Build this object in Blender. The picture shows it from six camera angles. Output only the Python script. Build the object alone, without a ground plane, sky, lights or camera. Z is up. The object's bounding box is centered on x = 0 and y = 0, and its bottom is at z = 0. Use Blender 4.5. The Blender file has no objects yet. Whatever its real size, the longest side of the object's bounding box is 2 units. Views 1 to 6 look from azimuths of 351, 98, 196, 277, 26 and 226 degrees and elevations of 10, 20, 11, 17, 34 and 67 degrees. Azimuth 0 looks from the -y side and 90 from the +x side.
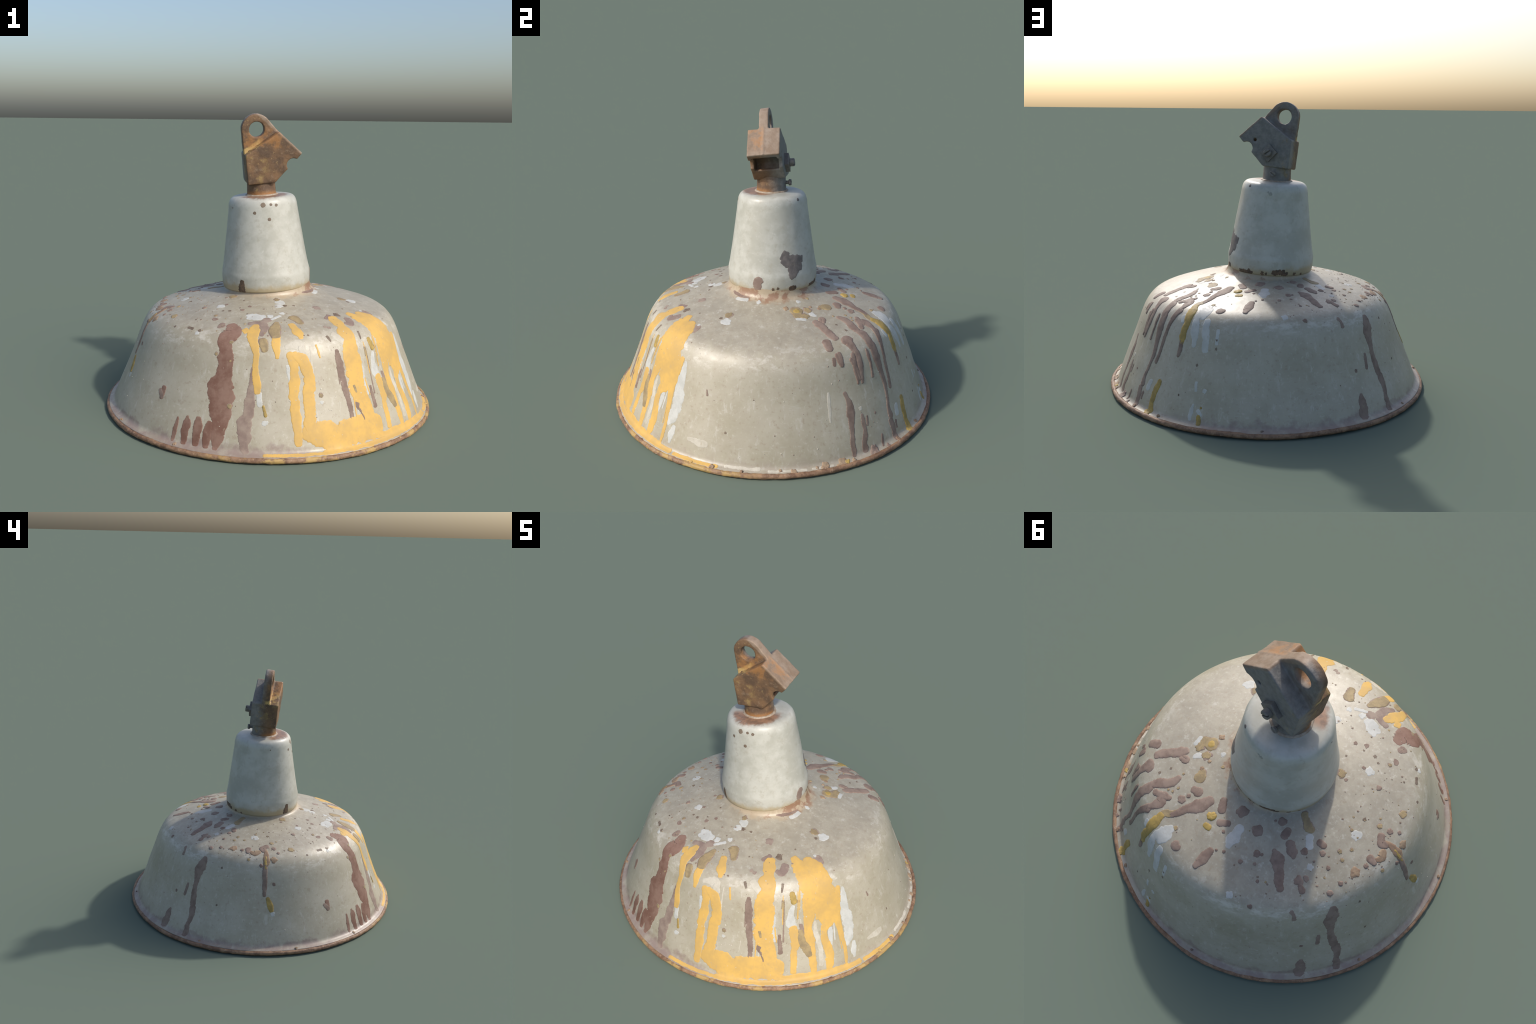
import math, random
from math import sin, cos, radians, pi, hypot

# ---------------------------------------------------------------- profiles
def spline(points, n=16):
    """Centripetal-ish Catmull-Rom through control points (list of tuples)."""
    out = []
    P = [points[0]] + list(points) + [points[-1]]
    for i in range(1, len(P) - 2):
        a, b, c, d = P[i - 1], P[i], P[i + 1], P[i + 2]
        for k in range(n):
            t = k / n
            out.append(tuple(0.5 * ((2 * b[j]) + (c[j] - a[j]) * t + (2 * a[j] - 5 * b[j] + 4 * c[j] - d[j]) * t * t
                                    + (3 * b[j] - a[j] - 3 * c[j] + d[j]) * t ** 3) for j in range(len(b))))
    out.append(tuple(points[-1]))
    return out

def resample(poly, step):
    """Polyline -> points at even arc length."""
    acc = [0.0]
    for a, b in zip(poly, poly[1:]):
        acc.append(acc[-1] + hypot(b[0] - a[0], b[1] - a[1]))
    n = max(2, int(round(acc[-1] / step)))
    out, j = [], 0
    for i in range(n + 1):
        s = acc[-1] * i / n
        while j < len(acc) - 2 and acc[j + 1] < s:
            j += 1
        t = (s - acc[j]) / max(1e-9, acc[j + 1] - acc[j])
        out.append((poly[j][0] + (poly[j + 1][0] - poly[j][0]) * t, poly[j][1] + (poly[j + 1][1] - poly[j][1]) * t))
    return out, acc[-1]

# radius, height of the enamelled shade, from the collar under the neck out to the rim
SHADE_CONTROL = [(.255, .775), (.257, .745), (.262, .724), (.274, .710), (.304, .699), (.35, .688), (.42, .674), (.49, .660), (.561, .643),
                 (.623, .6255), (.675, .608), (.716, .585), (.748, .553), (.7715, .515), (.7915, .470), (.814, .408),
                 (.840, .338), (.869, .265), (.8995, .186), (.925, .120), (.9415, .072), (.950, .050), (.961, .039), (.975, .033), (.984, .029)]
SHADE_STEP = .004
SHADE_PROFILE, SHADE_LENGTH = resample(spline(SHADE_CONTROL), SHADE_STEP)
SHADE_TILT = (.006, .005)
def wobble(az, s):
    """Slow dents of the pressed sheet, metres outward."""
    a = radians(az)
    def bump(centre, width, s0, sw):
        d = (az - centre + 180) % 360 - 180
        return math.exp(-(d / width) ** 2 - ((s - s0) / sw) ** 2)
    return -.011 * bump(230, 26, 1.0, .2) - .004 * bump(165, 25, .42, .12) - .004 * bump(226, 25, .40, .14) - .005 * bump(318, 24, .5, .15) + .006 * bump(178, 18, .8, .2) - .005 * bump(350, 18, .95, .18) + .0022 * sin(2 * a + .6 + 2 * s) + .0015 * sin(3 * a - 1.1 - 3 * s) + .001 * sin(7 * a + 5 * s)
def profile_at(s):
    f = min(max(s / SHADE_LENGTH, 0), 1) * (len(SHADE_PROFILE) - 1)
    i = min(int(f), len(SHADE_PROFILE) - 2); t = f - i
    p, q = SHADE_PROFILE[i], SHADE_PROFILE[i + 1]
    d = hypot(q[0] - p[0], q[1] - p[1])
    return p[0] + (q[0] - p[0]) * t, p[1] + (q[1] - p[1]) * t, -(q[1] - p[1]) / d, (q[0] - p[0]) / d
def shade_point(az, s, off=0.0):
    r, z, nr, nz = profile_at(s)
    o = off + wobble(az, s) * min(1, s / .3) * (1 - .6 * max(0, (s - .9) / .1))
    r += nr * o; z += nz * o
    a = radians(az)
    flat = .989 + .003 * min(1, max(0, (s - .95) / .15))
    x, y = r * sin(a), -r * cos(a) * flat
    near = max(0, 1 - s / .16)                                   # collar follows the leaning neck
    x -= .016 * near; y -= .003 * near; z += .25 * near * sin(a) * .05
    return (x + SHADE_TILT[0] * z, y + SHADE_TILT[1] * z - .003, z - SHADE_TILT[0] * x * .6 - SHADE_TILT[1] * y * .6 + .0)

import bpy, bmesh
from mathutils import Vector, Matrix, noise

random.seed(7)
def fbm(x, y, z, octaves=4):
    return noise.fractal(Vector((x, y, z)), 1.0, 2.0, octaves)

# ---------------------------------------------------------------- helpers
scene = bpy.context.scene
def link(obj, parent=None):
    scene.collection.objects.link(obj)
    if parent is not None:
        obj.parent = parent
    return obj
def make(name, verts, faces, material, parent, smooth=True):
    me = bpy.data.meshes.new(name)
    me.from_pydata([tuple(v) for v in verts], [], faces)
    me.validate(); me.update()
    if smooth:
        me.polygons.foreach_set("use_smooth", [True] * len(me.polygons))
    if material: me.materials.append(material)
    return link(bpy.data.objects.new(name, me), parent)
def lathe_faces(rows, cols, close_rows=False):
    f = []
    for i in range(rows if close_rows else rows - 1):
        a, b = i * cols, ((i + 1) % rows) * cols
        for j in range(cols):
            k = (j + 1) % cols
            f.append((a + j, b + j, b + k, a + k))
    return f
def solid(bm, name="part"):
    me = bpy.data.meshes.new(name); bm.to_mesh(me); bm.free()
    return link(bpy.data.objects.new(name, me))
def prism(points, y0, y1):
    """Extrude an x-w outline between two depths (local bracket frame)."""
    bm = bmesh.new()
    a = [bm.verts.new((x, y0, w)) for x, w in points]; b = [bm.verts.new((x, y1, w)) for x, w in points]
    n = len(points)
    bm.faces.new(a); bm.faces.new(b[::-1])
    for i in range(n):
        bm.faces.new((a[i], b[i], b[(i + 1) % n], a[(i + 1) % n]))
    bmesh.ops.recalc_face_normals(bm, faces=bm.faces)
    return solid(bm)
def rod(center, axis, radius, length, seg=48, chamfer=0.0):
    """Cylinder along axis, chamfered ends, as object."""
    bm = bmesh.new()
    axis = Vector(axis).normalized(); M = axis.to_track_quat('Z', 'Y').to_matrix()
    rows = [(radius - chamfer, -length / 2), (radius, -length / 2 + chamfer), (radius, length / 2 - chamfer), (radius - chamfer, length / 2)] if chamfer else \
           [(radius, -length / 2), (radius, length / 2)]
    rings = [[bm.verts.new(Vector(center) + M @ Vector((r * cos(2 * pi * k / seg), r * sin(2 * pi * k / seg), h))) for k in range(seg)] for r, h in rows]
    for A, B in zip(rings, rings[1:]):
        for k in range(seg):
            bm.faces.new((A[k], A[(k + 1) % seg], B[(k + 1) % seg], B[k]))
    bm.faces.new(rings[0][::-1]); bm.faces.new(rings[-1])
    bmesh.ops.recalc_face_normals(bm, faces=bm.faces)
    return solid(bm)
def boolean(target, cutter, op):
    m = target.modifiers.new("b", 'BOOLEAN'); m.object = cutter; m.operation = op; m.solver = 'EXACT'
    bake(target); bpy.data.objects.remove(cutter)
def bake(obj):
    dg = bpy.context.evaluated_depsgraph_get(); dg.update()
    me = bpy.data.meshes.new_from_object(obj.evaluated_get(dg))
    obj.modifiers.clear(); old = obj.data; obj.data = me; bpy.data.meshes.remove(old)
def remesh(obj, voxel, smooth=6):
    m = obj.modifiers.new("r", 'REMESH'); m.mode = 'VOXEL'; m.voxel_size = voxel
    if smooth:
        s = obj.modifiers.new("s", 'SMOOTH'); s.iterations = smooth; s.factor = .5
    bake(obj)
def rough(obj, amount, scale):
    me = obj.data
    normals = [n.vector.copy() for n in me.vertex_normals]
    for v, n in zip(me.vertices, normals):
        p = v.co * scale
        v.co += n * amount * fbm(p.x, p.y, p.z)
    me.update()
def finish(obj, name, material, parent):
    obj.name = name; obj.data.name = name
    obj.data.materials.clear(); obj.data.materials.append(material)
    obj.data.polygons.foreach_set("use_smooth", [True] * len(obj.data.polygons))
    obj.parent = parent
    return obj

# ---------------------------------------------------------------- materials
class Nodes:
    def __init__(self, name):
        self.m = bpy.data.materials.new(name); self.m.use_nodes = True
        self.t = self.m.node_tree; self.b = self.t.nodes["Principled BSDF"]
        self.co = self.new("ShaderNodeTexCoord").outputs["Object"]
    def new(self, kind, **kw):
        n = self.t.nodes.new(kind)
        for k, v in kw.items(): setattr(n, k, v)
        return n
    def wire(self, a, b):
        if isinstance(a, (int, float)): b.default_value = a
        elif isinstance(a, tuple): b.default_value = (*a, 1.0) if len(b.default_value) == 4 and len(a) == 3 else a
        else: self.t.links.new(a, b)
    def noise(self, scale, detail=4, rough=.6, stretch=None, offset=(0, 0, 0)):
        n = self.new("ShaderNodeTexNoise")
        n.inputs["Scale"].default_value = scale; n.inputs["Detail"].default_value = detail; n.inputs["Roughness"].default_value = rough
        mp = self.new("ShaderNodeMapping"); self.wire(self.co, mp.inputs["Vector"])
        mp.inputs["Location"].default_value = offset
        if stretch: mp.inputs["Scale"].default_value = stretch
        self.wire(mp.outputs[0], n.inputs["Vector"])
        return n.outputs["Fac"]
    def ramp(self, x, lo, hi, a=0.0, b=1.0):
        n = self.new("ShaderNodeMapRange", interpolation_type='SMOOTHSTEP'); n.clamp = True
        self.wire(x, n.inputs["Value"])
        for k, val in zip(("From Min", "From Max", "To Min", "To Max"), (lo, hi, a, b)): self.wire(val, n.inputs[k])
        return n.outputs[0]
    def math(self, op, a, b=0.0):
        n = self.new("ShaderNodeMath", operation=op); self.wire(a, n.inputs[0]); self.wire(b, n.inputs[1]); return n.outputs[0]
    def mix(self, f, a, b):
        n = self.new("ShaderNodeMix", data_type='RGBA')
        self.wire(f, n.inputs[0]); self.wire(a, n.inputs[6]); self.wire(b, n.inputs[7]); return n.outputs[2]
    def xyz(self):
        n = self.new("ShaderNodeSeparateXYZ"); self.wire(self.co, n.inputs[0]); return n.outputs
    def bump(self, h, strength, dist):
        n = self.new("ShaderNodeBump"); n.inputs["Strength"].default_value = strength; n.inputs["Distance"].default_value = dist
        self.wire(h, n.inputs["Height"]); self.t.links.new(n.outputs[0], self.b.inputs["Normal"])
    def done(self, color, rough=.5, metallic=0.0, spec=.5):
        self.wire(color, self.b.inputs["Base Color"]); self.wire(rough, self.b.inputs["Roughness"]); self.wire(metallic, self.b.inputs["Metallic"])
        self.b.inputs["Specular IOR Level"].default_value = spec
        return self.m

def enamel_shade():
    n = Nodes("aged_cream_enamel")
    x, y, z = n.xyz()
    big = n.noise(4.5, 5, .6); mid = n.noise(17, 5, .65); fine = n.noise(40, 4, .68, None, (3, 1, 2))
    streak = n.noise(7, 5, .7, (3.5, 3.5, .5), (1, 4, 2))                  # runs washed down the wall
    c = n.mix(n.ramp(big, .36, .64), (.335, .300, .217), (.402, .366, .283))
    c = n.mix(n.ramp(mid, .40, .62, 0, .55), c, (.375, .335, .260))
    # dusty crown: greyer, pinker film settled on top, broken edge
    crown = n.ramp(n.math('ADD', z, n.math('MULTIPLY', n.math('SUBTRACT', mid, .5), .16)), .55, .625)
    dust = n.mix(n.ramp(n.noise(13, 6, .7, None, (5, 5, 5)), .35, .68), (.284, .252, .191), (.362, .327, .252))
    c = n.mix(n.math('MULTIPLY', crown, .85), c, dust)
    c = n.mix(n.math('MULTIPLY', n.ramp(n.noise(22, 5, .7, None, (9, 2, 2)), .56, .72), n.math('MULTIPLY', crown, .5)), c, (.25, .20, .15))
    # pale specks, rubbed streaks and the worn shoulder
    c = n.mix(n.ramp(fine, .56, .72, 0, .55), c, (.50, .465, .39))
    c = n.mix(n.ramp(fine, .45, .30, 0, .6), c, (.28, .225, .155))
    c = n.mix(n.ramp(streak, .56, .72, 0, .6), c, (.50, .475, .41))
    edge = n.math('MULTIPLY', n.ramp(z, .47, .55), n.ramp(z, .625, .575))
    wear = n.math('MULTIPLY', edge, n.ramp(n.noise(8, 6, .72, (1, 1, 2.2), (2, 7, 1)), .50, .66))
    c = n.mix(n.math('MULTIPLY', wear, .75), c, (.56, .53, .455))
    hair = n.noise(30, 3, .6, (.35, .35, 4), (8, 3, 6))                    # rubbed rings low on the wall
    c = n.mix(n.math('MULTIPLY', n.ramp(hair, .64, .74, 0, .4), n.ramp(z, .5, .3)), c, (.5, .48, .42))
    # mauve rust wash creeping up from the lip on the left half
    lip = n.ramp(n.math('ADD', z, n.math('MULTIPLY', n.math('SUBTRACT', n.noise(11, 5, .65), .5), .16)), .085, .045)
    side = n.ramp(n.math('ADD', x, n.math('MULTIPLY', n.math('SUBTRACT', big, .5), .5)), .30, -.05, .25, 1)
    c = n.mix(n.math('MULTIPLY', n.math('MULTIPLY', lip, side), n.ramp(mid, .35, .6, .4, .85)), c, (.235, .17, .145))
    # orange rust where the neck sits, strongest on the right
    coll = n.ramp(n.math('ADD', z, n.math('MULTIPLY', n.math('SUBTRACT', n.noise(16, 4, .6, None, (4, 4, 1)), .5), .05)), .700, .716)
    patch = n.math('MULTIPLY', coll, n.ramp(n.math('ADD', n.noise(11, 5, .7, None, (6, 1, 9)), n.math('MULTIPLY', x, .3)), .54, .63))
    c = n.mix(n.math('MULTIPLY', coll, .5), c, (.45, .33, .2))
    c = n.mix(n.math('MULTIPLY', patch, .85), c, (.235, .12, .065))
    n.bump(n.noise(60, 4, .6), .12, .004)
    return n.done(c, n.ramp(mid, .3, .7, .41, .51), 0.0, .8)
M_shade = enamel_shade()
def enamel_neck():
    n = Nodes("white_enamel")
    x, y, z = n.xyz()
    a = n.noise(8, 6, .65); b = n.noise(30, 5, .7, None, (2, 3, 4))
    c = n.mix(n.ramp(a, .36, .64), (.385, .38, .33), (.475, .472, .422))
    c = n.mix(n.ramp(b, .58, .72, 0, .5), c, (.55, .55, .51))
    c = n.mix(n.ramp(b, .46, .30, 0, .6), c, (.35, .325, .265))
    c = n.mix(n.ramp(n.noise(13, 6, .72, (1, 1, .6), (5, 5, 2)), .56, .72, 0, .5), c, (.36, .335, .27))
    # yellow-brown seep along the bottom edge
    low = n.ramp(n.math('ADD', z, n.math('MULTIPLY', n.math('SUBTRACT', n.noise(18, 5, .65), .5), .09)), .79, .745)
    c = n.mix(n.math('MULTIPLY', low, .8), c, (.36, .28, .15))
    # rust run-off round the stem, on the front of the cap
    dx = n.math('ADD', x, .055); dy = n.math('ADD', y, .035)
    d = n.math('SQRT', n.math('ADD', n.math('MULTIPLY', dx, dx), n.math('MULTIPLY', dy, dy)))
    ring = n.math('ADD', d, n.math('MULTIPLY', n.math('SUBTRACT', n.noise(24, 5, .7, None, (1, 8, 3)), .5), .07))
    rust = n.math('MULTIPLY', n.ramp(ring, .160, .125), n.ramp(z, 1.2, 1.25))
    front = n.ramp(n.math('ADD', y, n.math('MULTIPLY', x, -.25)), .02, -.05)
    c = n.mix(n.math('MULTIPLY', n.math('MULTIPLY', rust, front), .92), c, n.mix(n.ramp(n.noise(30, 4, .6), .4, .6), (.16, .085, .05), (.27, .14, .075)))
    n.bump(n.noise(50, 4, .6), .1, .003)
    return n.done(c, n.ramp(a, .3, .7, .36, .46), 0.0, .6)
M_neck = enamel_neck()
def cast_iron():
    n = Nodes("rusty_cast_iron")
    x, y, z = n.xyz()
    a = n.noise(11, 6, .65); b = n.noise(34, 5, .7, None, (4, 2, 7)); e = n.noise(16, 5, .7, None, (9, 9, 1))
    grey = n.mix(n.ramp(b, .35, .65), (.155, .148, .137), (.225, .214, .196))
    rust = n.mix(n.ramp(a, .34, .66), (.105, .066, .042), (.20, .115, .06))
    rust = n.mix(n.ramp(b, .55, .70, 0, .6), rust, (.25, .18, .12))
    rust = n.mix(n.ramp(n.noise(48, 4, .7, None, (1, 6, 3)), .60, .70, 0, .55), rust, (.36, .25, .11))
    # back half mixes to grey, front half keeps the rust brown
    yy = n.math('ADD', y, n.math('MULTIPLY', n.math('SUBTRACT', z, 1.3), .1))
    back = n.ramp(n.math('ADD', yy, n.math('MULTIPLY', n.math('SUBTRACT', a, .5), .16)), -.03, .06)
    c = n.mix(back, rust, grey)
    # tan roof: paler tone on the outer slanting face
    w = n.math('SUBTRACT', n.math('MULTIPLY', n.math('SUBTRACT', z, 1.5), .995), n.math('MULTIPLY', n.math('ADD', y, .02), .1))
    t = n.math('ADD', n.math('MULTIPLY', x, .655), n.math('MULTIPLY', w, .755))
    roof = n.ramp(n.math('ADD', t, n.math('MULTIPLY', n.math('SUBTRACT', b, .5), .012)), .128, .138)
    c = n.mix(n.math('MULTIPLY', roof, .9), c, n.mix(n.ramp(a, .36, .64), (.215, .15, .10), (.29, .225, .17)))
    # old yellow brushed on: along the crease under the eye, patches on the front and the foot
    crease = n.math('ADD', n.math('MULTIPLY', x, -.577), n.math('MULTIPLY', w, .817))
    crease = n.math('ADD', crease, n.math('MULTIPLY', n.math('SUBTRACT', b, .5), .03))
    strip = n.math('MULTIPLY', n.math('MULTIPLY', n.ramp(crease, .1195, .124), n.ramp(crease, .150, .136)), n.math('MULTIPLY', n.ramp(x, -.055, -.085), n.ramp(yy, .01, -.01)))
    yel = n.math('MULTIPLY', n.ramp(e, .52, .63), n.math('MULTIPLY', n.ramp(n.math('ADD', x, n.math('MULTIPLY', y, .4)), -.04, -.13), n.ramp(w, .06, .02)))
    c = n.mix(n.math('MULTIPLY', yel, .7), c, n.mix(n.ramp(b, .4, .6), (.22, .15, .06), (.34, .24, .10)))
    c = n.mix(n.math('MULTIPLY', strip, .9), c, (.50, .34, .13))
    # fresh orange rust at the foot of the stem and in the eye
    foot = n.math('MULTIPLY', n.ramp(n.math('ADD', z, n.math('MULTIPLY', b, .03)), 1.335, 1.305), n.ramp(y, .03, -.03))
    eye = n.math('MULTIPLY', n.math('MULTIPLY', n.ramp(z, 1.55, 1.58), n.ramp(z, 1.70, 1.64)), n.math('MULTIPLY', n.ramp(yy, .01, -.01), n.ramp(a, .46, .60)))
    c = n.mix(n.math('MULTIPLY', n.math('MAXIMUM', foot, n.math('MULTIPLY', eye, .8)), .8), c, (.33, .155, .05))
    n.bump(n.math('ADD', b, n.noise(90, 3, .6)), .35, .004)
    return n.done(c, n.ramp(b, .3, .7, .5, .72), 0.0, .4)
M_iron = cast_iron()
def simple(name, c1, c2, scale, rough=.6, metallic=0.0):
    n = Nodes(name)
    return n.done(n.mix(n.ramp(n.noise(scale, 6, .65), .35, .65), c1, c2), rough, metallic)
def rim_rust():
    n = Nodes("rusty_bead")
    x, y, z = n.xyz()
    a = n.noise(18, 6, .7); b = n.noise(55, 4, .7, None, (2, 2, 2)); e = n.noise(9, 5, .75, None, (7, 1, 1))
    c = n.mix(n.ramp(a, .36, .62), (.145, .078, .045), (.275, .165, .095))
    c = n.mix(n.ramp(b, .56, .70, 0, .7), c, (.36, .25, .165))
    c = n.mix(n.ramp(b, .42, .32, 0, .6), c, (.085, .05, .033))
    front = n.ramp(n.math('SUBTRACT', n.math('MULTIPLY', x, .6), y), .45, .8)
    c = n.mix(n.math('MULTIPLY', n.math('MULTIPLY', front, n.ramp(e, .46, .58)), .8), c, (.45, .30, .10))
    c = n.mix(n.ramp(n.noise(14, 4, .7, None, (3, 9, 4)), .66, .72, 0, .8), c, (.46, .43, .36))
    n.bump(n.math('ADD', a, b), .4, .004)
    return n.done(c, .62)
M_rim = rim_rust()
M_steel = simple("grey_screw_steel", (.14, .127, .115), (.21, .19, .165), 40, .55, .2)
M_gasket = simple("pale_gasket", (.26, .19, .13), (.38, .32, .25), 40)
def two_tone(name, dark, light, spot, scale, rough=.55, worn=.45):
    """Paint: broad tone change, dirty specks."""
    n = Nodes(name)
    a = n.noise(scale, 6, .65); b = n.noise(scale * 4, 5, .7, None, (3, 5, 7))
    c = n.mix(n.ramp(a, .36, .64), dark, light)
    c = n.mix(n.ramp(b, .57, .72, 0, .55), c, spot)
    thin = n.noise(26, 5, .75, (1.6, 1.6, .5), (6, 2, 8))                  # worn thin in downward strokes
    c = n.mix(n.ramp(thin, .60, .70, 0, worn), c, (.36, .30, .21))
    n.bump(n.math('ADD', a, b), .15, .002)
    return n.done(c, n.ramp(b, .3, .7, rough, rough + .15), 0.0, .3)
M_red = two_tone("red_brown_paint", (.165, .085, .060), (.24, .148, .112), (.27, .19, .15), 11)
M_mauve = two_tone("mauve_stain", (.215, .155, .13), (.295, .23, .185), (.34, .28, .22), 14)
M_brown = two_tone("brown_paint", (.185, .128, .102), (.262, .194, .155), (.16, .105, .082), 13)
M_tan = two_tone("tan_paint_flake", (.23, .15, .10), (.33, .24, .155), (.17, .11, .07), 22, .55)
M_yellow = two_tone("yellow_paint", (.50, .325, .11), (.60, .375, .105), (.42, .30, .14), 9, .46, .6)
M_dull_yellow = two_tone("dull_yellow_paint", (.28, .20, .065), (.42, .29, .085), (.24, .17, .09), 20, .5)
M_ochre = two_tone("ochre_paint", (.235, .18, .105), (.335, .255, .135), (.22, .165, .11), 22, .5)
M_white = two_tone("white_paint", (.43, .43, .40), (.505, .505, .475), (.40, .38, .33), 20, .42)
M_cream = two_tone("cream_scuff", (.44, .405, .33), (.52, .485, .41), (.40, .36, .29), 20, .42)
M_dark = simple("dark_chip", (.12, .085, .06), (.19, .145, .105), 30, .6)
M_grey = two_tone("grey_bare_steel", (.125, .112, .108), (.185, .162, .15), (.15, .10, .08), 22, .5)
M_rustchip = simple("rusty_chip", (.07, .048, .034), (.16, .10, .06), 34, .7)
M_speck = simple("brown_speck", (.17, .125, .09), (.26, .195, .145), 30, .5)
M_faint = simple("faint_chip", (.27, .27, .24), (.33, .33, .29), 30, .5)


# ---------------------------------------------------------------- the lamp
lamp = link(bpy.data.objects.new("enamel_lamp", None))
lamp["label"] = "old enamelled factory pendant lamp with drips and rust"
lamp["category"] = "lamp"

# shade: pressed sheet, outer skin plus inner skin, closed at the rim under the bead
COLS = 360
def shade_mesh():
    SRES = len(SHADE_PROFILE)
    rows = []
    for i in range(SRES):
        s = SHADE_LENGTH * i / (SRES - 1)
        rows.append([shade_point(360 * k / COLS, s) for k in range(COLS)])
    for i in range(SRES - 1, -1, -3):
        s = SHADE_LENGTH * i / (SRES - 1)
        rows.append([shade_point(360 * k / COLS, s, -.012) for k in range(COLS)])
    v = [p for r in rows for p in r]
    return v, lathe_faces(len(rows), COLS, True)
v, f = shade_mesh()
shade = make("shade", v, f, M_shade, lamp)

# rolled bead round the rim, dented and flaking
def rim_mesh():
    n, m = 720, 20
    v = []
    for k in range(n):
        a = 2 * pi * k / n; az = 360 * k / n
        x0, y0, z0 = shade_point(az, SHADE_LENGTH)
        out = Vector((sin(a), -cos(a), 0))
        d = fbm(sin(a) * 6, cos(a) * 6, 1.7) * .0028
        c = Vector((x0, y0, 0)) + out * (.0005 + d) + Vector((0, 0, .0145 + .005 * (fbm(sin(a) * 2.2, cos(a) * 2.2, 4.1)) + .002))
        for j in range(m):
            b = 2 * pi * j / m
            p = out * cos(b) + Vector((0, 0, 1)) * sin(b)
            g = fbm(sin(a) * 40 + cos(b), cos(a) * 40, sin(b) * 1.5 + 3, 3) * .0026
            q = c + p * (.0145 + g)
            q.z = max(q.z, 0.0)
            v.append(q)
    f = []
    for k in range(n):
        for j in range(m):
            f.append((k * m + j, ((k + 1) % n) * m + j, ((k + 1) % n) * m + (j + 1) % m, k * m + (j + 1) % m))
    return v, f
v, f = rim_mesh()
rim = make("rim", v, f, M_rim, lamp)

# neck: tapered enamel socket cover, leaning slightly
NECK_AXIS = Vector((-.0587, -.002, 1)).normalized()
NECK_BASE = Vector((-.0176, -.0005, .738))
NX = (Vector((1, 0, 0)) - NECK_AXIS * NECK_AXIS.x).normalized(); NY = NECK_AXIS.cross(NX)
def neck_point(az, h, r):
    a = radians(az)
    return NECK_BASE + NECK_AXIS * h + NX * (r * sin(a)) - NY * (r * cos(a))
NECK_CONTROL = [(.252, .004), (.259, -.002), (.2635, .003), (.2665, .03), (.268, .075), (.266, .095), (.261, .118), (.2505, .18), (.2375, .265), (.2245, .355), (.2135, .43), (.2085, .468),
                (.204, .501), (.194, .527), (.176, .542), (.15, .5465), (.118, .5475), (.078, .5475)]
NECK_PROFILE, NECK_LENGTH = resample(spline(NECK_CONTROL), .005)
def neck_mesh():
    cols = 240
    rows = []
    for (r, h) in NECK_PROFILE:
        rows.append([neck_point(360 * k / cols, h, r + .0012 * fbm(sin(2 * pi * k / cols) * 1.3, cos(2 * pi * k / cols) * 1.3, h * 4)
                                + (-.004 * max(0, fbm(k * .35, 2.2, 0) - .15) * max(0, 1 - abs(h) / .02))) for k in range(cols)])
    for (r, h) in NECK_PROFILE[::-3]:
        rows.append([neck_point(360 * k / cols, h - (.012 if h > .4 else 0), max(.02, r - .012)) for k in range(cols)])
    return [p for r in rows for p in r], lathe_faces(len(rows), cols, True)
v, f = neck_mesh()
neck = make("neck", v, f, M_neck, lamp)

# gasket: pale lip where the stem enters the neck
STEM_BASE = Vector((-.0545, -.007, 1.272)); STEM_TOP = Vector((-.0625, -.008, 1.40))
STEM_AXIS = (STEM_TOP - STEM_BASE).normalized()
SX = (Vector((1, 0, 0)) - STEM_AXIS * STEM_AXIS.x).normalized(); SY = STEM_AXIS.cross(SX)
def stem_ring(rows, cols, jitter=0.0):
    v = []
    for r, h in rows:
        for k in range(cols):
            a = 2 * pi * k / cols
            j = 1 + jitter * fbm(sin(a) * 2.5, cos(a) * 2.5, h * 20)
            v.append(STEM_BASE + STEM_AXIS * h + SX * (r * j * sin(a)) - SY * (r * j * cos(a)))
    return v
rows = [(.080, .0), (.099, -.004), (.1005, .003), (.098, .011), (.0915, .0155), (.080, .015)]
gasket = make("gasket", stem_ring([(r, h + .004) for r, h in spline(rows, 5)], 120, .03), lathe_faces(len(spline(rows, 5)), 120, True), M_gasket, lamp)
rows = [(.078, -.01), (.0885, -.005), (.0882, .012), (.0868, .03), (.0855, .06), (.0845, .10), (.08, .115), (.05, .118)]
R = spline(rows, 6)
stem = make("stem", stem_ring(R, 120, .008) , lathe_faces(len(R), 120), M_iron, lamp)

# ---------------------------------------------------------------- cast bracket with hanging eye
TILT = .1
BRACKET = Matrix.Translation((0, -.02, 1.5)) @ Matrix.Rotation(TILT, 4, 'X')
EYE = (-.0985, .1735)
A_, B_, C_, C2_, E_, F_ = (-.1705, .027), (.026, .1685), (.1675, .0455), (.140, .0125), (.0095, -.131), (-.1515, -.146)
HALF = .0945
body = prism([A_, B_, C_, C2_, E_, F_], -HALF, HALF)
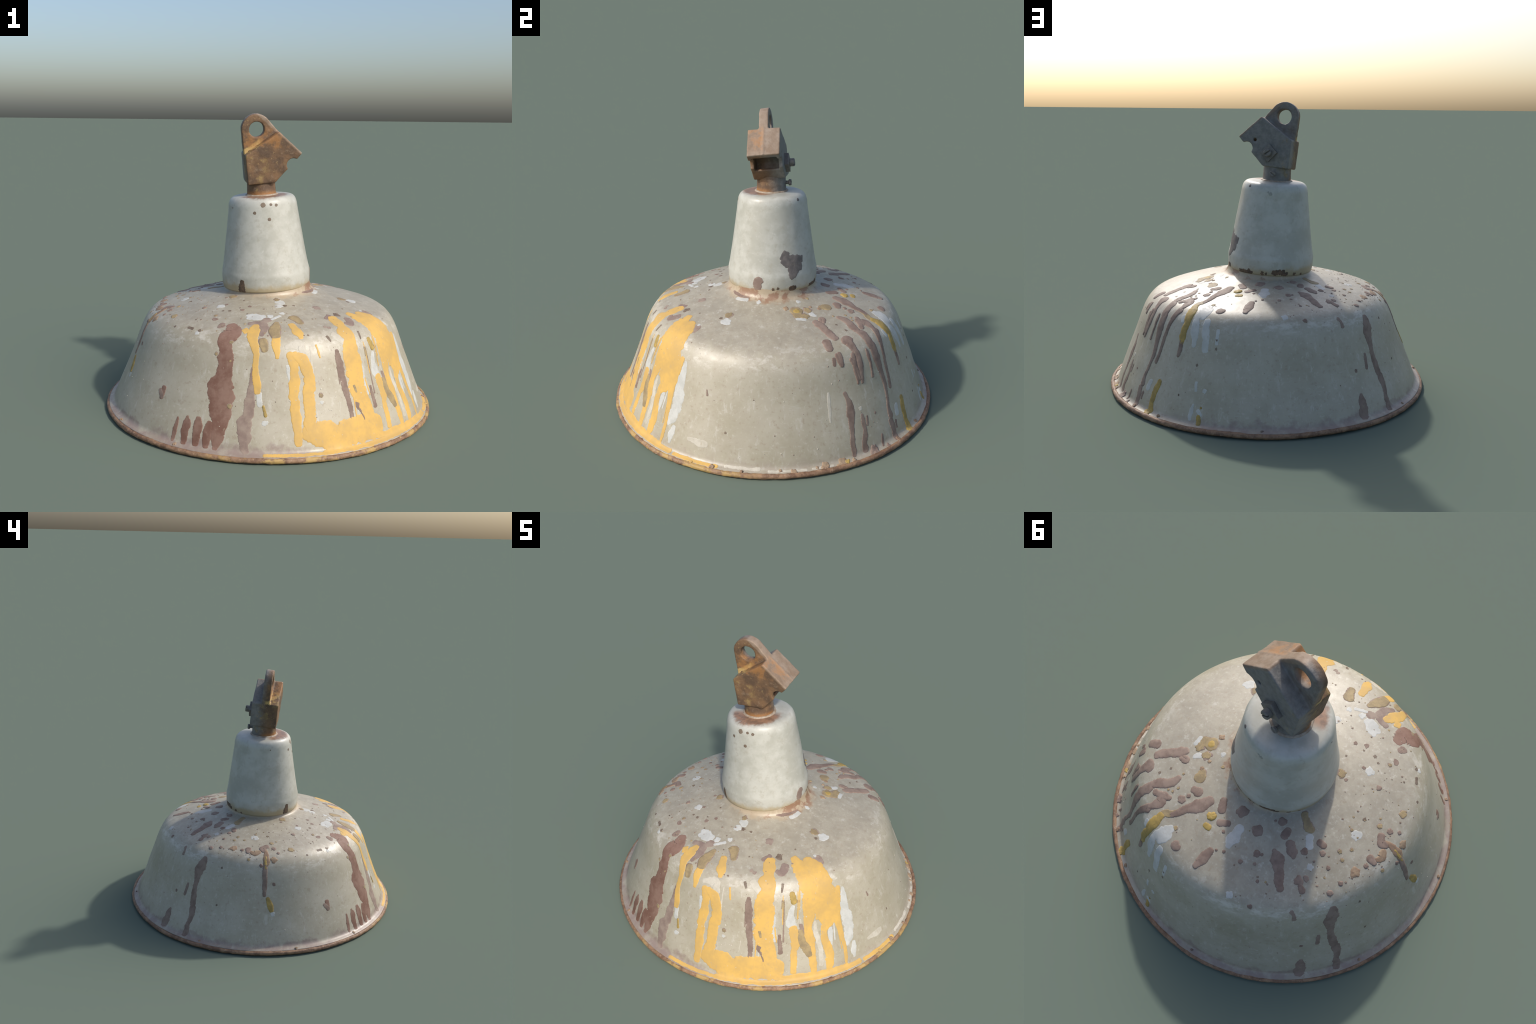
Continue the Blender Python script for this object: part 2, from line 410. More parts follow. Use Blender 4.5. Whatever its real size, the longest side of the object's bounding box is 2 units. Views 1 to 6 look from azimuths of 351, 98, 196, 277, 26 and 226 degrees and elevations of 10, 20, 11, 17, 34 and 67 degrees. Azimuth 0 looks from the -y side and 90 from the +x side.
# plate with rounded eye, flush with the slanting roof line
def eye_outline():
    pts = []
    R = .0900
    d = Vector((C_[0] - B_[0], C_[1] - B_[1])).normalized()
    n = Vector((-d.y, d.x))
    a0 = math.atan2(n.y, n.x)
    for i in range(33):
        a = a0 + (pi - a0) * i / 32
        pts.append((EYE[0] + R * cos(a), EYE[1] + R * sin(a)))
    pts += [(-.1665, .0), (-.10, -.02), (.03, .05), (B_[0] + d.x * .03 , B_[1] + d.y * .03 - .002)]
    return pts
plate = prism(eye_outline(), -.030, .026)
hole = rod((EYE[0], 0, EYE[1]), (0, 1, 0), .0455, .3, 64)
boolean(plate, hole, 'DIFFERENCE')
# wedge fillet where plate meets roof
boolean(body, plate, 'UNION')
d = Vector((C_[0] - B_[0], C_[1] - B_[1])).normalized(); n = Vector((-d.y, d.x))
seam = prism([(B_[0] - d.x * .03 - n.x * .01, B_[1] - d.y * .03 - n.y * .01), (B_[0] + n.x * .0035, B_[1] + n.y * .0035),
              (C_[0] + n.x * .0035, C_[1] + n.y * .0035), (C_[0] - n.x * .02, C_[1] - n.y * .02)], -.006, .004)
boolean(body, seam, 'UNION')
# cavity, open on the cable side, with arched cut-outs in both cheeks
cavity = prism([(.025, .085), (.055, .10), (.118, .046), (.20, -.02), (.135, -.11), (.052, -.058), (.02, -.075), (.0, -.04)], -.071, .071)
boolean(body, cavity, 'DIFFERENCE')
notch = rod((.116, 0, -.024), (0, 1, 0), .0385, .4, 48)
boolean(body, notch, 'DIFFERENCE')
pin = rod((.063, .092, .027), (0, 1, 0), .0105, .1, 32)
boolean(body, pin, 'DIFFERENCE')
# lug the clamping screw sits on
lug = prism([(-.075, -.055), (-.033, -.012), (.012, -.052), (.03, -.085), (.005, -.105), (-.035, -.098)], .08, .097)
boolean(body, lug, 'UNION')
remesh(body, .003, 28)
rough(body, .0014, 22)
body.data.transform(BRACKET)
bracket = finish(body, "bracket", M_iron, lamp)

def screw(center, axis, head_r, head_l, shank_r, shank_l, slot, name, parent, material):
    axis = Vector(axis).normalized(); c = Vector(center)
    h = rod(c - axis * head_l / 2, axis, head_r, head_l, 40, head_r * .18)
    sh = rod(c - axis * (head_l + shank_l / 2 - .002), axis, shank_r, shank_l, 32)
    boolean(h, sh, 'UNION')
    cut = bpy.data.objects.new("cut", bpy.data.meshes.new("cut")); link(cut)
    bm = bmesh.new(); bmesh.ops.create_cube(bm, size=1)
    M = axis.to_track_quat('Z', 'Y').to_matrix().to_4x4()
    bm.transform(Matrix.Translation(c) @ M @ Matrix.Rotation(slot, 4, 'Z') @ Matrix.Diagonal((head_r * 3, head_r * .32, head_l * .7, 1)))
    bm.to_mesh(cut.data); bm.free()
    boolean(h, cut, 'DIFFERENCE')
    remesh(h, .0015, 3)
    return finish(h, name, material, parent)
BR = BRACKET.to_3x3()
ay = BR @ Vector((0, 1, 0))
screw(BRACKET @ Vector((-.033, .150, -.053)), ay, .0235, .034, .014, .03, .6, "screw", bracket, M_steel)
screw((-.062, .112, 1.334), (0.0, 1, .05), .0185, .017, .0105, .03, -.7, "screw", stem, M_steel)
nut = prism([(.0, .056), (.054, .0), (.004, -.056), (-.052, .002)], 0, .026)
remesh(nut, .002, 9)
nut.data.transform(BRACKET @ Matrix.Translation((-.035, .094, -.052)))
finish(nut, "nut", M_steel, bracket)

# ---------------------------------------------------------------- paint drips, splashes and flakes lying on the enamel
def neck_surface(az, l, off=0.0):
    f = min(max(l / NECK_LENGTH, 0), 1) * (len(NECK_PROFILE) - 1)
    i = min(int(f), len(NECK_PROFILE) - 2); t = f - i
    (r0, h0), (r1, h1) = NECK_PROFILE[i], NECK_PROFILE[i + 1]
    d = hypot(r1 - r0, h1 - h0) or 1
    return neck_point(az, h0 + (h1 - h0) * t - (r1 - r0) / d * off, r0 + (r1 - r0) * t + (h1 - h0) / d * off)
def shade_radius(s): return profile_at(s)[0]
def neck_radius(l): return hypot(*(neck_surface(0, l) - neck_surface(180, l)).xy) / 2
FILM_COUNT = [0]
def film(points, surface, radius, height, ragged=.16, lumps=0.0, along=.004, crisp=5):
    """A thin film of paint along a spine of (azimuth, run, half width mm); one point makes a round splash.
    Returns verts, faces: domed edge that dips under the enamel, ragged outline."""
    FILM_COUNT[0] += 1
    seed = FILM_COUNT[0] * 3.71
    base = points[0][0]
    flat = []                                   # unrolled plane: x = arc, y = run
    for az, s, w in points:
        d = (az - base + 180) % 360 - 180
        flat.append((base + d, s, w * .001))
    verts, faces = [], []
    if len(flat) == 1:
        az0, s0, w = flat[0]
        R = max(.05, radius(s0))
        n, rings = (40, 6) if w > .006 else (16, 3)
        verts.append(surface(az0, s0, height))
        for j in range(1, rings + 1):
            u = ((.3, .6, .82, .93, .98, 1) if rings == 6 else (.6, .93, 1))[j - 1]
            for k in range(n):
                a = 2 * pi * k / n
                rr = w * (1 + ragged * 1.7 * fbm(cos(a) * 1.3 + seed, sin(a) * 1.3, seed, 3)) * u
                off = height * (1 - u ** crisp) - .0009 * u ** 24 + lumps * fbm(cos(a) * u * 2 + seed, sin(a) * u * 2, 1) * (1 - u ** 2)
                verts.append(surface(az0 + math.degrees(rr * cos(a) / R), s0 + rr * sin(a), off))
        for k in range(n): faces.append((0, 1 + k, 1 + (k + 1) % n))
        for j in range(rings - 1):
            for k in range(n):
                a, b = 1 + j * n + k, 1 + j * n + (k + 1) % n
                faces.append((a, a + n, b + n, b))
        return verts, faces
    fine = spline(flat, 10)
    # dense spine by arc length
    R0 = [max(.05, radius(p[1])) for p in fine]
    acc = [0.0]
    for i in range(1, len(fine)):
        acc.append(acc[-1] + hypot(radians(fine[i][0] - fine[i - 1][0]) * R0[i], fine[i][1] - fine[i - 1][1]))
    L = acc[-1]; w0, w1 = fine[0][2], fine[-1][2]
    n = max(10, int((L + w0 + w1) / along))
    span = (-1, -.97, -.92, -.75, -.4, 0, .4, .75, .92, .97, 1); cross = len(span)
    j = 0
    for i in range(n + 1):
        d = -w0 + (L + w0 + w1) * i / n
        t = min(max(d, 0), L)
        while j < len(acc) - 2 and acc[j + 1] < t: j += 1
        while j > 0 and acc[j] > t: j -= 1
        f = (t - acc[j]) / max(1e-9, acc[j + 1] - acc[j])
        p = [fine[j][c] + (fine[j + 1][c] - fine[j][c]) * f for c in range(3)]
        a, b = fine[max(0, j - 2)], fine[min(len(fine) - 1, j + 3)]
        R = max(.05, radius(p[1]))
        tx, ty = radians(b[0] - a[0]) * R, b[1] - a[1]
        m = hypot(tx, ty) or 1; tx /= m; ty /= m
        ex, ey = tx * (d - t), ty * (d - t)                     # rounded caps
        w = max(.0006, p[2])
        if d < 0: w *= math.sqrt(max(0.0004, 1 - (d / w0) ** 2))
        elif d > L: w *= math.sqrt(max(0.0004, 1 - ((d - L) / w1) ** 2))
        q = d * 26
        tear = min(.0035, w * .35)                              # small torn nicks on top of the slow wander
        left = w * (1 + ragged * 1.3 * fbm(q, seed, 0, 3)) + tear * fbm(q * 6, seed, 2, 3)
        right = w * (1 + ragged * 1.3 * fbm(q, seed, 9, 3)) + tear * fbm(q * 6, seed, 7, 3)
        drift = .25 * ragged * w * fbm(q * .6, seed, 5, 2)
        for c in range(cross):
            u = span[c]
            o = u * (left if u < 0 else right) + drift
            off = height * (1 - abs(u) ** crisp) - .0009 * abs(u) ** 24
            if d < 0 or d > L:
                e = abs(d - t) / (w0 if d < 0 else w1); off -= (height + .0009) * e ** 6 * (1 - abs(u) ** crisp)
            off += lumps * fbm(q * 1.2, u * 1.5 + seed, 3, 3) * (1 - u * u)
            verts.append(surface(p[0] + math.degrees((ex - ty * o) / R), p[1] + ey + tx * o, off))
    for i in range(n):
        for c in range(cross - 1):
            a = i * cross + c
            faces.append((a, a + 1, a + cross + 1, a + cross))
    return verts, faces
def outward(obj, centre=(0, 0, .3)):
    """Turn the film's faces away from the lamp axis."""
    me = obj.data; c = Vector(centre)
    tot = sum((p.center - c).dot(p.normal) * p.area for p in me.polygons)
    if tot < 0: me.flip_normals()
def paint(kind, *points, on="shade"):
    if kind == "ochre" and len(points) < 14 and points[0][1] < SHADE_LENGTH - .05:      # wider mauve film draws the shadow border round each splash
        paint("mauve", *[(az, s - .002, w + 1.3 + .03 * w) for az, s, w in points], on=on)
    name, material, height, ragged, lumps = PAINT[kind]
    h = height + .0003 * ((FILM_COUNT[0] * .618) % 1)
    surf, rad, parent = (shade_point, shade_radius, shade) if on == "shade" else (neck_surface, neck_radius, neck)
    v, f = film(points, surf, rad, h, ragged, lumps, crisp=6 if height > .0019 else 30)
    o = make(name, v, f, material, parent)
    outward(o, (0, 0, .3) if on == "shade" else (-.03, 0, 1.0))
    return o
PAINT = {
    "red": ("paint_drip", M_red, .0008, .16, .0),
    "mauve": ("paint_stain", M_mauve, .0007, .22, .0),
    "brown": ("paint_drip", M_brown, .0010, .22, .0003),
    "raised": ("paint_drip", M_brown, .0030, .16, .0014),
    "tan": ("paint_flake", M_tan, .0026, .24, .0018),
    "yellow": ("paint_drip", M_yellow, .0012, .2, .0003),
    "yellow2": ("paint_drip", M_dull_yellow, .0030, .16, .0012),
    "yellow3": ("paint_flake", M_dull_yellow, .0060, .18, .0025),
    "ochre": ("paint_splash", M_ochre, .0018, .24, .0012),
    "white": ("paint_splash", M_white, .0006, .26, .0),
    "cream": ("enamel_scuff", M_cream, .0005, .34, .0),
    "dark": ("enamel_chip", M_dark, .0006, .28, .0),
    "grey": ("enamel_chip", M_grey, .0006, .18, .0),
    "tan2": ("enamel_chip", M_mauve, .0006, .3, .0),
    "rustchip": ("enamel_chip", M_rustchip, .0007, .34, .0),
    "spot": ("enamel_chip", M_dark, .0006, .1, .0),
    "faint": ("enamel_chip", M_faint, .0005, .2, .0),
}

# splashes of old white paint
paint("white", (338.4, 0.354, 18.5), (340.1, 0.324, 31), (345.1, 0.331, 26.1))
paint("white", (350.2, 0.323, 19.7))
paint("white", (358.2, 0.288, 15.2))
paint("white", (359.9, 0.137, 25))
paint("white", (357.4, 0.186, 22.6))
paint("white", (316.8, 0.543, 12.4))
paint("white", (5.3, 0.811, 6.7))
paint("white", (8.9, 0.884, 9.9))
paint("white", (349, 0.979, 16.3))
paint("white", (350.9, 0.362, 8.2), (356, 0.319, 10.9))
paint("white", (356.9, 0.688, 9.9), (357.6, 0.731, 13.4), (357.8, 0.782, 7.2))
paint("white", (346.5, 0.835, 17.2), (347, 0.889, 12.8))
paint("white", (28.4, 0.738, 12.4), (27.8, 0.793, 16.9), (28.2, 0.842, 19.7), (28.4, 0.879, 12.4))
paint("white", (36.3, 0.679, 13), (35.2, 0.726, 19.6), (35.3, 0.782, 29.3), (36.5, 0.818, 18))
paint("white", (59.4, 0.641, 8.3), (59.3, 0.718, 26.8), (59, 0.781, 31.4), (59.4, 0.848, 36.4), (59, 0.911, 37.2), (58.4, 0.959, 35.1), (57.2, 0.997, 13.1))
paint("white", (60.1, 1.004, 13.3), (59.5, 1.052, 22), (59.6, 1.09, 11.5))
paint("white", (51.1, 0.865, 15.6), (50.7, 0.927, 15.6), (50.4, 0.963, 11.7))
paint("white", (51, 0.612, 13.2))
paint("white", (28.6, 0.543, 11.1))
paint("white", (56.9, 0.733, 13.2))
paint("white", (65.9, 0.308, 30.1))
paint("white", (359.9, 0.14, 25.7))
paint("white", (357.4, 0.188, 20.8))
paint("white", (81.6, 0.093, 13.8))
paint("white", (52.8, 0.403, 10.9))
paint("white", (53.8, 0.099, 11.7), (66.1, 0.091, 15))
paint("white", (132.2, 0.305, 10))
paint("white", (120.4, 0.261, 17.4), (117, 0.247, 19.7))
paint("white", (127.5, 0.103, 14.1))
paint("white", (130.1, 0.252, 13.7), (129, 0.229, 16.9))
paint("white", (164.4, 0.556, 20.8), (166.3, 0.503, 37.5), (166.6, 0.458, 21.1))
paint("white", (195.1, 0.205, 24.8), (194.4, 0.265, 29.7), (194.7, 0.304, 18))
paint("white", (245.8, 0.215, 20.2), (243.4, 0.255, 20.1))
paint("white", (204.8, 0.519, 18.9))
paint("white", (240.7, 0.353, 17.3))
paint("white", (271.5, 0.329, 28.4))
paint("white", (282.1, 0.912, 16.6))
paint("white", (311.9, 0.255, 24.2))
paint("white", (345.8, 0.343, 20.7), (341.8, 0.341, 29.5), (336.7, 0.322, 15.9))
paint("white", (350.5, 0.323, 18.7))
paint("white", (149.3, 0.969, 12.7), (148.5, 1.011, 16.6))
paint("white", (167.6, 0.487, 29), (166.9, 0.535, 33.2))
paint("white", (165, 0.586, 29), (166.1, 0.646, 26.6), (166.4, 0.716, 13.3))
paint("white", (170.2, 0.571, 21.7), (171.2, 0.642, 24.3), (172, 0.729, 20.1))
paint("white", (176.4, 0.614, 9.7), (176.6, 0.688, 10.7))
paint("white", (157.2, 0.564, 14), (157.8, 0.596, 11))
paint("white", (148.7, 0.973, 12.8), (148.3, 1.015, 17.2))
paint("white", (170.5, 0.912, 9.5), (170.8, 0.955, 9.4))
paint("white", (174.3, 0.95, 13.1))
paint("white", (170.7, 1.03, 7.2), (170.3, 1.071, 14.3), (170, 1.109, 11.5))
paint("white", (172.8, 1.059, 10.8), (174, 1.08, 9.3))
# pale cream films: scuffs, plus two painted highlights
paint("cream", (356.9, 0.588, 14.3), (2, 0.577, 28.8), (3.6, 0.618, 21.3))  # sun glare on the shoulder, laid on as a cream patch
paint("cream", (45, 0.795, 8.5), (45, 0.858, 14.9), (45.8, 0.917, 14.9), (46.2, 0.981, 13.5), (46, 1.062, 17.4))
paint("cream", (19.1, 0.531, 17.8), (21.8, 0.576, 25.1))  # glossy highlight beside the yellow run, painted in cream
paint("cream", (118.8, 0.762, 8.9), (118.5, 0.825, 10.1), (118.2, 0.873, 8.1), (118.1, 0.918, 4))
paint("cream", (130.9, 0.887, 11.9))
paint("cream", (67.3, 1.034, 12.2), (71.5, 1.038, 19.4), (74.2, 1.038, 14.6))
# thin mauve stains
paint("mauve", (344, 0.701, 10.8), (343.6, 0.79, 14.6), (343.5, 0.865, 27.6), (343.3, 0.93, 28.2), (342.2, 0.989, 42.5), (342.5, 1.037, 40.4), (342.5, 1.081, 30.8), (343, 1.12, 20.8))
paint("mauve", (340.1, 0.411, 18.3), (345.5, 0.405, 26.1), (347.5, 0.453, 25.7), (346.5, 0.515, 11.4))
paint("mauve", (348.3, 0.372, 27.5))
paint("mauve", (26.6, 0.251, 25))
paint("mauve", (34.8, 0.434, 24.3), (32.6, 0.474, 22.8), (30.5, 0.463, 13.9))
paint("mauve", (53.5, 0.427, 26.9), (54, 0.454, 20.1))
paint("mauve", (23.2, 0.384, 14.3), (26.6, 0.359, 16.5))
paint("mauve", (26.7, 0.25, 24.5))
paint("mauve", (32.4, 0.363, 18.2))
paint("mauve", (19.2, 0.474, 12.9))
paint("mauve", (17.6, 0.462, 11.3))
# dull ochre splashes
paint("ochre", (347.3, 0.557, 23.7), (348.1, 0.597, 20.5))
paint("ochre", (353.6, 0.399, 12.8), (352.7, 0.45, 28.5), (352.3, 0.48, 33.4), (352.7, 0.515, 26.5))
paint("ochre", (4.4, 0.348, 30.6), (6.3, 0.402, 20.9))
paint("ochre", (8.8, 0.848, 11))
paint("ochre", (334.3, 0.57, 11))
paint("ochre", (335.1, 0.672, 6.4))
paint("ochre", (336.6, 0.903, 13.1))
paint("ochre", (328.9, 0.642, 9.2))
paint("ochre", (22.8, 0.825, 9.1), (23.3, 0.859, 6.3))
paint("ochre", (38.8, 0.838, 17.3), (39.2, 0.895, 21.7), (40.9, 0.95, 24), (41.5, 0.989, 17.4))
paint("ochre", (32.3, 0.638, 6.7), (32.2, 0.68, 9))
paint("ochre", (63.4, 0.252, 24))
paint("ochre", (358.6, 0.104, 17))
paint("ochre", (149.1, 0.345, 7.3))
paint("ochre", (148.2, 0.399, 6.4))
paint("ochre", (149.8, 0.379, 6.3))
paint("ochre", (140.7, 0.102, 9.3))
paint("ochre", (141.3, 0.308, 6.4))
paint("ochre", (162.4, 0.337, 14.3), (161.7, 0.377, 19), (160.7, 0.415, 16.2), (158.6, 0.448, 19.8), (158.8, 0.475, 19.8))
paint("ochre", (117.3, 0.223, 23.4), (118.9, 0.178, 38.8))
paint("ochre", (122.5, 0.235, 24.1))
paint("ochre", (128.8, 0.19, 24.8))
paint("ochre", (142.4, 0.207, 20), (146.1, 0.222, 31.8))
paint("ochre", (167.6, 0.434, 11.2))
paint("ochre", (247.9, 0.092, 16.9), (247.4, 0.132, 18.6), (247.9, 0.166, 24.9), (249, 0.183, 16.9))
paint("ochre", (294.4, 0.474, 20.6))
paint("ochre", (283.4, 0.392, 14.5))
paint("ochre", (264.2, 0.367, 9.1))
paint("ochre", (269.7, 0.551, 10.4))
paint("ochre", (271.5, 0.294, 8.4))
paint("ochre", (258.4, 0.341, 10.6))
paint("ochre", (257.2, 0.383, 9.8))
paint("ochre", (317.5, 0.367, 10.8))
paint("ochre", (306.1, 0.106, 25.6))
# red-brown runs at the front
paint("red", (331.3, 0.448, 31.9), (333.3, 0.494, 52.9), (331.6, 0.557, 49.4), (332.4, 0.605, 38.1), (333.2, 0.661, 47), (333.3, 0.729, 45.9), (332.7, 0.813, 70.4), (333.3, 0.872, 73.3), (333.4, 0.936, 64.3), (333.7, 0.992, 51), (333.5, 1.054, 42.8), (333.2, 1.119, 17.9))
paint("red", (318.2, 1.006, 6.7), (318.1, 1.052, 13.5), (317.8, 1.114, 13.4), (317.9, 1.128, 7.3))
paint("red", (321.9, 0.991, 8.9), (322.1, 1.027, 26.5), (321.8, 1.07, 24.1), (322.2, 1.122, 15.6))
paint("red", (326.2, 0.994, 18.5), (326.3, 1.026, 26.2), (326.3, 1.071, 24.1), (326.4, 1.115, 18.4))
paint("red", (330.2, 1.002, 14.5), (330, 1.041, 24.2), (330, 1.09, 24.2), (330, 1.117, 17.7))
paint("red", (332.4, 1.041, 18.9), (333, 1.069, 18.9), (333.3, 1.115, 12.5))
paint("red", (308.8, 0.881, 18.5), (308.7, 0.927, 16.5))
# brown runs
paint("brown", (325.7, 0.468, 15.9), (326, 0.439, 15.9))
paint("brown", (307.1, 0.895, 12.2), (308.9, 0.926, 14.6))
paint("brown", (319.2, 0.403, 15.4))
paint("brown", (18, 0.626, 11.3), (18, 0.679, 19.8), (18.3, 0.74, 21.1), (18.7, 0.8, 20.1), (19.1, 0.861, 18.4), (19.5, 0.921, 16), (19.5, 0.983, 14.3), (19.6, 1.026, 6.3))
paint("brown", (22.8, 0.923, 19.8), (24, 0.965, 10.3), (24.4, 1.008, 5.7))
paint("brown", (30.5, 0.849, 10.2), (30.6, 0.905, 12.5), (30.7, 0.954, 13.6))
paint("brown", (30.3, 1.027, 9.1), (30.5, 1.06, 7.4))
paint("brown", (39, 0.796, 11.4), (39.8, 0.841, 8.6), (40, 0.879, 5.2))
paint("brown", (38.6, 0.647, 9.9))
paint("brown", (38.2, 0.065, 4.4), (47.3, 0.07, 9.7), (57.9, 0.073, 8.5), (68.6, 0.073, 3.3))
paint("brown", (229.2, 0.565, 6.9), (230.1, 0.588, 5.1), (230.6, 0.617, 7.7))
paint("brown", (282.9, 0.715, 11.5))
paint("brown", (283, 0.719, 9.5))
paint("brown", (326.3, 0.455, 21.6))
paint("brown", (319.9, 0.404, 14.8))
paint("brown", (333.6, 0.205, 10.7))
paint("brown", (330, 0.259, 13.1))
paint("brown", (301.2, 0.137, 10.4))
paint("brown", (314, 0.224, 9.9))
paint("brown", (123.7, 0.588, 10.7), (123.4, 0.621, 10.2))
paint("brown", (143.8, 1.029, 19.2), (144.2, 1.065, 23.6), (144, 1.106, 20.5), (144, 1.129, 20.9))
paint("brown", (125.5, 0.782, 11.8), (126.2, 0.814, 13.1), (126.8, 0.855, 23.5), (126.5, 0.899, 27.2))
paint("brown", (126.4, 0.867, 21), (126.4, 0.903, 24.8), (126.2, 0.94, 21.4), (125.9, 0.977, 16), (125.5, 1.015, 15.1), (125.2, 1.06, 15.9), (125.4, 1.099, 16.8), (125.2, 1.118, 14.4))
paint("brown", (131.1, 0.923, 8.6), (131.1, 0.963, 15.7), (131, 1.001, 13.4), (130.7, 1.039, 18.3), (130, 1.075, 18.2), (130, 1.111, 19.8))
paint("brown", (133.1, 0.941, 6.5), (132.7, 0.986, 9.4))
paint("brown", (138, 1.073, 7.7), (137.7, 1.108, 9.3), (137.2, 1.134, 6.1))
paint("brown", (146.4, 1.047, 9.2), (146.1, 1.083, 8.6))
paint("brown", (137.3, 0.944, 7.8))
paint("brown", (71.5, 0.751, 4.4), (72, 0.779, 6.7))
paint("brown", (245.5, 0.593, 19), (245.2, 0.626, 32.4), (244, 0.671, 36.9), (243.5, 0.717, 28.3), (243.4, 0.764, 19.9), (243.3, 0.811, 19.7), (243.6, 0.87, 23.7), (244.1, 0.914, 23.7), (244.7, 0.965, 25.7), (244.6, 1.007, 22.4), (244, 1.047, 17.3), (243.9, 1.078, 20.7))
paint("brown", (238.9, 0.792, 8.2), (238.5, 0.832, 12.5), (238.2, 0.87, 12.3))
paint("brown", (232.5, 0.87, 10.9))
paint("brown", (232.1, 1.007, 12.2), (231.9, 1.042, 26.9), (231.8, 1.079, 33), (231.3, 1.118, 32))
paint("brown", (229.7, 0.561, 9.6), (230.4, 0.583, 8.6), (230.4, 0.613, 12.1))
paint("brown", (244.1, 1.095, 18.1), (243.6, 1.131, 19.5))
# thick brown drips and blobs
paint("raised", (123, 0.523, 20.9), (123.4, 0.484, 25))
paint("raised", (129.1, 0.466, 22.4), (128.4, 0.421, 29.3), (127.8, 0.371, 27.6), (127.4, 0.331, 33.6), (126.7, 0.312, 25.4))
paint("raised", (131.3, 0.324, 14.9), (133.1, 0.298, 16.2), (131.3, 0.292, 12.5), (130.4, 0.311, 10.8))
paint("raised", (133.2, 0.508, 31), (134.2, 0.524, 32.4), (134.9, 0.567, 22.6), (135.4, 0.625, 21.5), (134.7, 0.735, 13.9))
paint("raised", (131.4, 0.616, 11.4), (133.2, 0.678, 13.9), (133.8, 0.734, 10.1))
paint("raised", (125.7, 0.576, 17.7), (126.6, 0.626, 16.4))
paint("raised", (143.4, 0.338, 20.2), (144.7, 0.361, 24.5), (144.7, 0.401, 25.9), (143.7, 0.445, 27.1), (143.7, 0.487, 22.8), (144.1, 0.534, 22.8), (144.1, 0.583, 24.9))
paint("raised", (150.5, 0.431, 27.1), (152.8, 0.458, 32.5), (152.8, 0.501, 21.2), (151.7, 0.548, 14.5), (150.7, 0.593, 9.8))
paint("raised", (147.3, 0.471, 17.5), (150.5, 0.431, 20.6), (152.4, 0.403, 15.5))
paint("raised", (155.9, 0.344, 23.7))
paint("raised", (155.6, 0.303, 12.9))
paint("raised", (174.1, 0.485, 28.5))
paint("raised", (187.3, 0.263, 10.1))
paint("raised", (153.2, 0.265, 19.4), (155.7, 0.248, 27.6))
paint("raised", (165.2, 0.217, 28), (164.8, 0.258, 36.5), (163.7, 0.29, 38.3), (162.5, 0.327, 25.7), (161.8, 0.366, 21.6), (161.1, 0.417, 16.3))
paint("raised", (170.9, 0.153, 18.9), (175.9, 0.19, 22.8))
paint("raised", (181.9, 0.239, 21.2), (186.3, 0.218, 17.1))
paint("raised", (188, 0.38, 21.6), (187.4, 0.417, 27.8), (186.9, 0.454, 25.7), (186.5, 0.481, 16.4))
paint("raised", (190.2, 0.356, 7.6))
paint("raised", (194.1, 0.343, 9))
paint("raised", (189.1, 0.126, 31.4))
paint("raised", (208, 0.179, 29.8))
paint("raised", (226.4, 0.112, 23.8))
paint("raised", (239.7, 0.273, 18.8))
paint("raised", (211.5, 0.288, 19.7))
paint("raised", (214.5, 0.288, 8.4))
paint("raised", (204.2, 0.35, 13.3))
paint("raised", (211.7, 0.339, 8.8))
paint("raised", (214.8, 0.418, 9.3))
paint("raised", (233.8, 0.409, 26.3))
paint("raised", (237.5, 0.404, 16.6))
paint("raised", (213.6, 0.55, 13.6))
paint("raised", (219.9, 0.109, 7))
paint("raised", (249.4, 0.31, 15.8))
paint("raised", (249.1, 0.389, 9.8))
paint("raised", (251.6, 0.481, 11))
paint("raised", (245.8, 0.503, 14.9))
paint("raised", (243.5, 0.333, 6.4))
paint("raised", (230.8, 0.161, 19.8), (228.2, 0.184, 20.8))
paint("raised", (231.8, 0.23, 25.7), (232.6, 0.27, 27.6), (232.8, 0.292, 11.9))
paint("raised", (221.5, 0.26, 12.3), (223.3, 0.294, 35.4), (224, 0.333, 30.4), (224.8, 0.372, 25.5), (224.6, 0.411, 27.5), (225.1, 0.439, 22.5))
paint("raised", (234.1, 0.429, 10.7), (234.7, 0.46, 17.6))
paint("raised", (250.8, 0.258, 20), (252, 0.277, 18))
paint("raised", (284.3, 0.449, 18.4))
paint("raised", (286.3, 0.496, 12.1))
paint("raised", (265, 0.473, 14.1))
paint("raised", (276.6, 0.59, 14))
paint("raised", (249.3, 0.385, 11))
paint("raised", (251.6, 0.479, 13.8))
paint("raised", (246, 0.503, 15.7))
paint("raised", (302.5, 0.313, 15))
paint("raised", (279.8, 0.426, 20.7), (277.4, 0.445, 25.8), (278, 0.469, 19.2))
paint("raised", (278.7, 0.593, 16.2), (278.5, 0.638, 18.5), (278.5, 0.693, 17.4), (278.4, 0.749, 15.6), (278.3, 0.787, 12.7))
paint("raised", (268.7, 0.459, 22), (268.8, 0.488, 15.4))
paint("raised", (134.4, 0.508, 35.6), (134.3, 0.542, 24.3), (134.9, 0.583, 18.6), (135.6, 0.622, 17.6), (135.7, 0.663, 16.7), (135.1, 0.706, 15.4), (134.6, 0.754, 11.3))
paint("raised", (133, 0.596, 15), (132.7, 0.64, 17), (132.4, 0.684, 15.2), (132.6, 0.725, 10.8), (132.4, 0.752, 8.3))
paint("raised", (123.7, 0.485, 28.7), (123.3, 0.522, 25.3))
paint("raised", (126.8, 0.569, 13.9), (126.9, 0.6, 15.6), (126.7, 0.634, 10.4))
paint("raised", (140.8, 0.598, 9.3), (141, 0.635, 13.8), (140.9, 0.687, 11.2), (140.6, 0.721, 11.2), (140.5, 0.747, 12.7))
